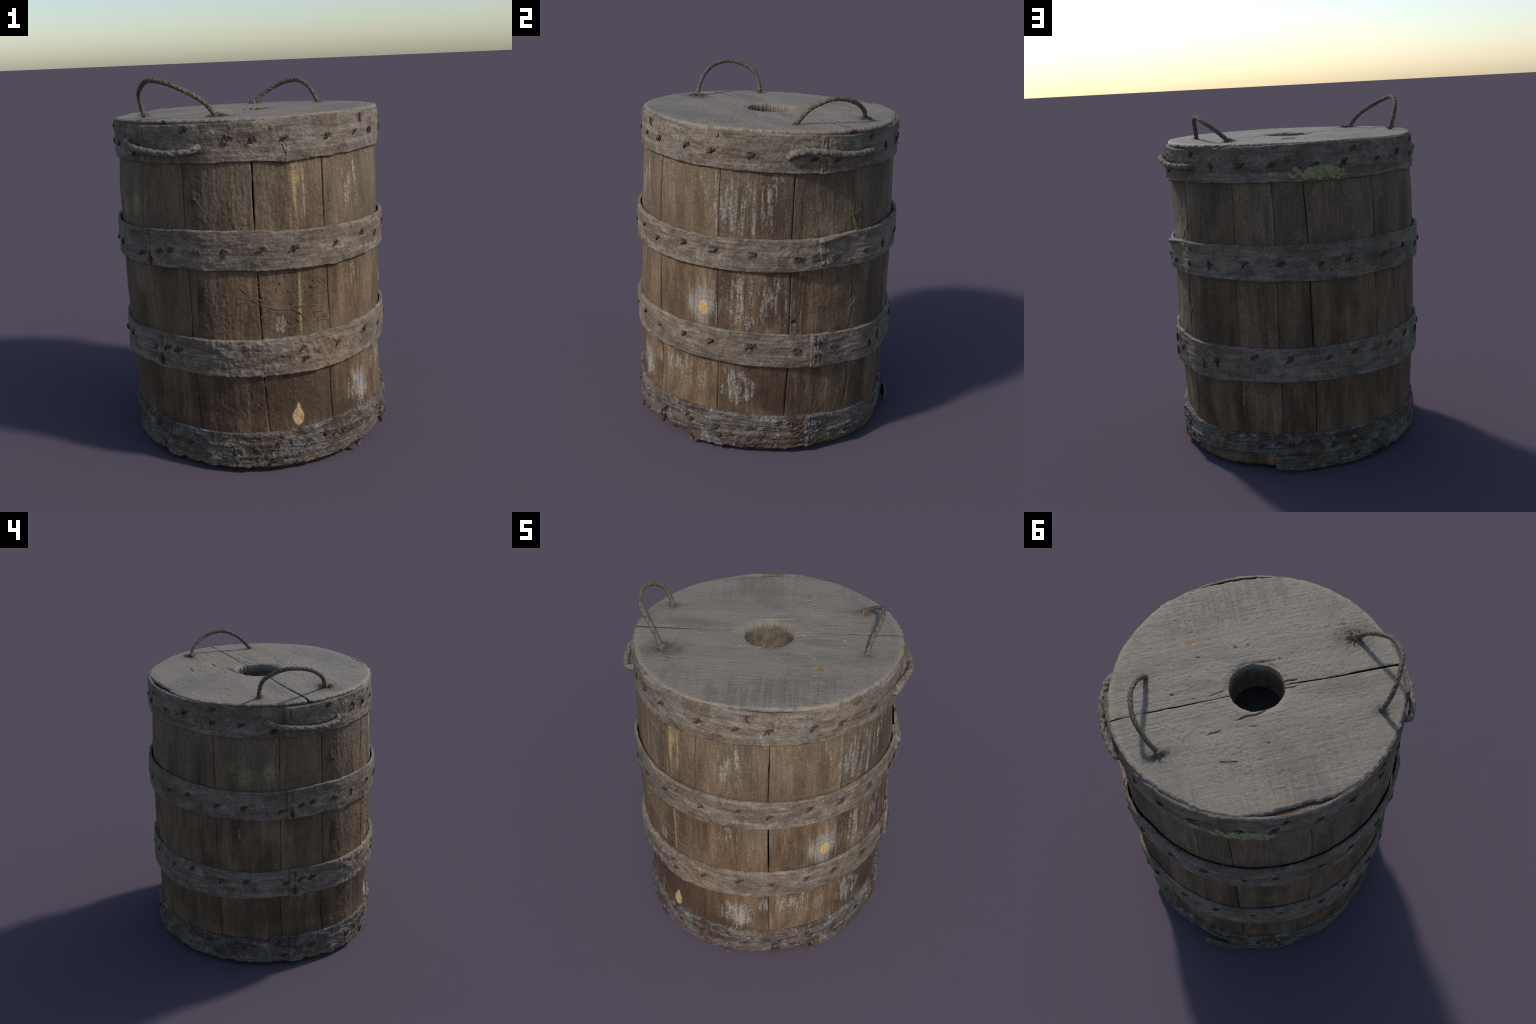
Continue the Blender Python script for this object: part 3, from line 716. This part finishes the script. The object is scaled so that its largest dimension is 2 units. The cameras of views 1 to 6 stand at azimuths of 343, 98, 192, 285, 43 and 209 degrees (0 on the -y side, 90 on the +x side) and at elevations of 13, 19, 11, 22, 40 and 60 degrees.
def lid_board(t0, t1, wide0, wide1):
    nt = int(abs(216 - 46) / 360 * 4.3 / .0042 * 1.0)
    nr = 132
    s = np.linspace(0, 1, nt); q = np.linspace(0, 1, nr)
    mid = np.linspace(crack(t0, .4), crack(t1, .4) + (2 * math.pi if crack(t1, .4) < crack(t0, .4) else 0), nt)
    Rout = outline(mid / RAD) + .0022 * noise(mid * 14, .0, 1.0, 8) + .0016 * noise(mid * 45, 3.0, 1.0, 8)
    hole = .1385 + .003 * noise(np.cos(mid) * 3, np.sin(mid) * 3, .0, 4) + .0018 * noise(mid * 30, 3.0, .0, 4)
    rho = hole[:, None] + (Rout - hole)[:, None] * q[None, :]
    c0 = crack(t0, rho[0]); c1 = crack(t1, rho[-1]); c1 = np.where(c1 < c0, c1 + 2 * math.pi, c1)
    w0 = wide0(rho[0]); w1 = wide1(rho[-1])
    c0 = c0 + w0 / rho[0]; c1 = c1 - w1 / rho[-1]
    TH = c0[None, :] + (c1 - c0)[None, :] * s[:, None]
    X, Y = rho * np.cos(TH) + .002, rho * np.sin(TH)
    Zt = lid_height(X, Y, rho)
    de = (Rout[:, None] - rho)
    Zt = Zt - .0070 * smooth(.014, 0, de) ** 2 * (1 + .6 * noise(TH * 30, .0, 2.0, 5)) - .0016 * smooth(.06, 0, de)
    seam = np.minimum(s[:, None] * (c1 - c0)[None, :], (1 - s[:, None]) * (c1 - c0)[None, :]) * rho
    Zt = Zt - .0015 * np.exp(-seam / .002)
    top = np.stack([X, Y, Zt], -1)
    # side of the rim and of the hole, as extra rings of every radial section
    def ringat(idx, dr, z):
        r_ = rho[:, idx] + dr
        return np.stack([r_ * np.cos(TH[:, idx]) + .002, r_ * np.sin(TH[:, idx]), z + 0 * r_], -1)[:, None, :]
    jr = .0018 * noise(mid * 50, 7.0, .0, 3)
    rim = [ringat(-1, .0012 + jr * .4, 1.7855), ringat(-1, -.001 + jr, 1.781), ringat(-1, jr - .008, 1.777), ringat(-1, -.012, 1.745)]
    hol = [ringat(0, -.0005, 1.745), ringat(0, -.004 + jr * .5, 1.758), ringat(0, -.0050 + jr, 1.772), ringat(0, -.0035 + jr, 1.784)]
    sec = np.concatenate([top] + rim + hol, 1)
    v, f = loft(sec)
    make_object('lid_board', v, f, m_lid, root, sharp=60)
wa = lambda r: .0032 + .0044 * smooth(.2, .7, r) + .0008 * noise(r * 40, .0, .0, 3)
wb = lambda r: .0034 + .0007 * noise(r * 40, 3.0, .0, 3) + .0006 * smooth(.3, .7, r)
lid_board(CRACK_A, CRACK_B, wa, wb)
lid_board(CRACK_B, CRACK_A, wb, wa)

# sleeve below the hole and the dark floor seen through it
n = 96; a = np.linspace(0, 2 * math.pi, n, endpoint=False)
prof = [(.1365, 1.770), (.134, 1.70), (.130, 1.65), (.120, 1.635), (.150, 1.63), (.150, 1.768)]
sec = np.stack([np.stack([p * np.cos(a) + .002, p * np.sin(a), np.full(n, z)], -1) for p, z in prof])
sec = np.concatenate([sec[:, :, :]], 0)
v, f = loft(sec, closed=True); make_object('hole_sleeve', v, f, m_sleeve, root)
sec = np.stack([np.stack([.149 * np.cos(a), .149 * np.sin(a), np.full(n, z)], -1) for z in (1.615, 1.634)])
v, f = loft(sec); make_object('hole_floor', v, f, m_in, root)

# ------------------------------------------------------------------ rope handles
def rope(name, ctrl, radius, mat, pitch=.062, fuzz=.16, seed=1, taper=None, strands=3, spread=.36):
    n = 240
    path = spline(ctrl, n)
    L = np.concatenate([[0], np.cumsum(np.linalg.norm(np.diff(path, axis=0), axis=1))])
    rad = np.full(n, radius) if taper is None else radius * np.interp(np.linspace(0, 1, n), *taper)
    _, nrm, bi = tube(path, rad, 6)
    P = Pile()
    for s in range(strands):
        ph = 2 * math.pi * (L / pitch + s / strands) + .6 * noise(L * 12, seed, .0, 2)
        c = path + (spread * rad)[:, None] * (np.cos(ph)[:, None] * nrm + np.sin(ph)[:, None] * bi)
        sec, _, _ = tube(c, (1.06 - spread) * rad, 12, lump=fuzz, seed=seed * 7 + s, freq=90 if spread > .3 else 48)
        P.add(sec)
    return P.build(name, mat, root, sharp=0)

A_PTS = [(-.578, -.165, 1.775), (-.588, -.154, 1.796), (-.617, -.190, 1.911), (-.606, -.291, 1.974), (-.569, -.381, 1.983), (-.490, -.454, 1.953), (-.371, -.488, 1.884), (-.303, -.494, 1.808), (-.285, -.495, 1.775)]
B_PTS = [(.508, .195, 1.775), (.508, .200, 1.806), (.494, .260, 1.877), (.478, .322, 1.914), (.446, .395, 1.935), (.379, .480, 1.914), (.287, .529, 1.861), (.227, .537, 1.806), (.215, .540, 1.775)]
ha = rope('rope_handle', A_PTS, .0120, m_rope, pitch=.085, spread=.31, seed=1)
hb = rope('rope_handle', B_PTS, .0118, m_rope, pitch=.085, spread=.31, seed=2)
def on_wall(l): return [tuple(place(np.array(d * RAD), np.array(r), np.array(z))) for d, r, z in l]
SA = on_wall([(198.0, .700, 1.694), (198.6, .744, 1.690), (202, .758, 1.673), (208, .766, 1.657), (216, .768, 1.645), (224, .766, 1.640), (230, .758, 1.647), (233.6, .742, 1.662), (234.2, .70, 1.672)])
SB = on_wall([(16.5, .70, 1.668), (15.8, .735, 1.678), (17.4, .746, 1.695), (21.5, .757, 1.708), (27.7, .766, 1.704), (33, .768, 1.695), (39, .765, 1.683), (46.3, .757, 1.680), (53, .742, 1.681), (54.6, .70, 1.682)])
hc = rope('rope_handle', SA, .0165, m_cord, pitch=.16, fuzz=.22, seed=3, spread=.24)
hd = rope('rope_handle', SB, .0180, m_cord, pitch=.16, fuzz=.26, seed=4, spread=.24, taper=([0, .3, .5, 1], [1.05, 1.1, .95, .82]))

# frayed knots where the ropes leave the lid
def fray(parent, x, y, size, count, seed):
    r = random.Random(seed); P = Pile()
    k = 18; aa = np.linspace(0, 2 * math.pi, k, endpoint=False)
    sec = np.array([[(x + size * p * math.cos(t), y + size * p * math.sin(t), z) for t in aa] for p, z in ((.9, 1.795), (1.0, 1.803), (.85, 1.812), (.5, 1.822), (.2, 1.824))])
    c = np.array([x, y, 0])
    kk = .35 * fbm(sec[..., 0] * 70, sec[..., 1] * 70, sec[..., 2] * 70, 2, seed)[..., None]
    sec[..., :2] = c[:2] + (sec[..., :2] - c[:2]) * (1 + kk)
    P.add(sec)
    for i in range(count):
        t = r.uniform(0, 2 * math.pi); L = size * r.uniform(.9, 2.6)
        b = r.uniform(-.6, .6)
        pts = [(x + q * L * math.cos(t + b * q), y + q * L * math.sin(t + b * q), 1.818 - .014 * q + (.003 * r.random())) for q in (0, .35, .7, 1)]
        s, _, _ = tube(spline(pts, 8), np.linspace(.0022, .0009, 8) * r.uniform(.8, 1.4), 5)
        P.add(s)
    ob = P.build('frayed_fibres', m_rope, parent, sharp=0, kind='stuff')
fray(ha, -.292, -.496, .024, 46, 1); fray(ha, -.587, -.158, .015, 10, 2)
fray(hb, .222, .540, .021, 22, 3); fray(hb, .508, .200, .013, 8, 4)

# ------------------------------------------------------------------ rootlets on the wall
def rootlet(pts, rad, seed, lift=.0015, mat=None):
    c = []
    for d, z in pts:
        th = np.array(d * RAD); Z = np.array(float(z))
        rr = float(body_radius(th, Z)) + float(wall_relief(np.array([d * RAD]), np.array([z]), .72)[0]) + lift
        for h, H in enumerate(HOOPS):
            if float(H['bot'](d)) - .004 < z < float(H['top'](d)) + .004: rr = wall_r(h, d, z) + lift
        c.append(place(th, np.array(rr), Z))
    n = max(8 * len(pts), 16)
    p = spline(c, n); t = np.linspace(0, 1, n)
    p = p + .0025 * np.stack([noise(t * 9, seed, i, 3) for i in range(3)], -1)
    s, _, _ = tube(p, rad * (1.0 - .55 * t), 7, lump=.25, seed=seed)
    return s
P = Pile()
for i, (pts, rad) in enumerate((
    ([(-118.8, .944), (-110, .928), (-105, .896), (-99.5, .865), (-96, .861), (-93, .864), (-88.4, .822), (-86, .771)], .0048),
    ([(-115.5, 1.026), (-110, .958), (-105, .911), (-103.6, .885)], .0034), ([(-104.5, 1.05), (-101.5, 1.04), (-103.6, 1.0)], .0034),
    ([(-96, .861), (-90, .865), (-85, .858), (-83, .85)], .0026), ([(-113, .90), (-107, .918), (-103, .905)], .0024),
    ([(-118, .715), (-118.6, .66), (-117.4, .59), (-117.8, .51), (-117.4, .49)], .0045), ([(-104.2, .55), (-103.8, .51), (-104.2, .46)], .0038),
    ([(-131, 1.405), (-128.5, 1.418), (-126.5, 1.39), (-125.3, 1.365)], .0040), ([(-150, .45), (-143, .47), (-139, .49)], .0026), ([(-148, .40), (-143, .395), (-139, .385)], .0028),
    ([(-146, .42), (-141, .43), (-137, .375)], .0022), ([(-83, .99), (-81, .985), (-79, .96)], .0026), ([(-84, .915), (-80, .92), (-77, .90)], .0024),
    ([(46.3, 1.43), (46.2, 1.36), (46.6, 1.27)], .0042), ([(46.8, 1.03), (46.5, .95), (46.9, .85), (46.4, .72)], .0046), ([(46.6, .83), (48.5, .865), (49.6, .885)], .0040),
    ([(45.4, 1.345), (47.6, 1.352), (50, 1.378)], .0030), ([(48.5, .47), (48.8, .39), (48.9, .31), (48.5, .24)], .0042), ([(102, 1.26), (105, 1.30), (108, 1.31)], .0030),
    ([(84, 1.268), (85, 1.29), (87, 1.285), (88, 1.265)], .0024), ([(120, .73), (120.5, .76), (121.5, .78)], .0030), ([(-93.5, 1.69), (-92, 1.65), (-93, 1.60), (-95, 1.56)], .0030),
    ([(29, 1.77), (28, 1.745), (28.6, 1.72)], .0034), ([(-45.6, 1.57), (-47, 1.565), (-43, 1.566)], .0022), ([(140, 1.29), (139, 1.27), (137.4, 1.275)], .002),
)):
    P.add(rootlet(pts, rad * (.8 if i < 5 else 1.0), i + 1, lift=.0002))
rw = random.Random(21)
for i in range(90):
    d, z = rw.uniform(-122, -78), rw.uniform(.74, 1.04)
    if i > 62: d, z = rw.uniform(-152, -108), rw.uniform(.26, .48)
    ddeg, dz = rw.uniform(-1, 1), rw.uniform(-.5, .3)
    pts = [(d, z)]
    for q in range(rw.randint(2, 5)):
        d += 1.6 * ddeg + rw.uniform(-.9, .9); z += .018 * dz + rw.uniform(-.012, .012)
        pts.append((d, min(max(z, .25), 1.05)))
    P.add(rootlet(pts, rw.uniform(.0016, .0030), 50 + i, lift=-.0002))
P.build('rootlets', m_wall_root, root, sharp=0, kind='stuff')

# ------------------------------------------------------------------ lichen on the top hoop
P = Pile(); r = random.Random(5); k = 10; aa = np.linspace(0, 2 * math.pi, k, endpoint=False)
for i in range(170):
    d = r.gauss(113, 5.2); z = 1.632 + r.gauss(0, .015) + .014 * math.exp(-((d - 115) / 4) ** 2)
    if i < 5: d, z = r.uniform(91, 96), 1.636
    if not 90 < d < 126 or not 1.597 < z < 1.668: continue
    R = r.uniform(.006, .015); hgt = r.uniform(.004, .008)
    a0 = d * RAD; nrm = np.array([math.cos(a0), math.sin(a0), 0]); tan = np.array([-math.sin(a0), math.cos(a0), 0]); up = np.array([0, 0, 1.])
    c = place(np.array(a0), np.array(wall_r(0, d, z) + .0025), np.array(z))
    sec = np.array([[c + nrm * q + (tan * math.cos(t) * 1.2 + up * math.sin(t)) * R * p for t in aa] for p, q in ((1.0, -.004), (1.0, .001), (.85, hgt * .7), (.5, hgt), (.15, hgt * 1.05))])
    P.add(sec)
P.build('lichen', m_lichen, root, sharp=0, kind='stuff')

# a straw lying on the lid
s, _, _ = tube(spline([(-.046, .441, 1.8020), (-.081, .422, 1.8028), (-.116, .403, 1.8022)], 14), .0025, 6)
v, f = loft(s); make_object('straw', v, f, simple_material('straw_yellow', (.24, .16, .06), (.32, .22, .09), 60), root)
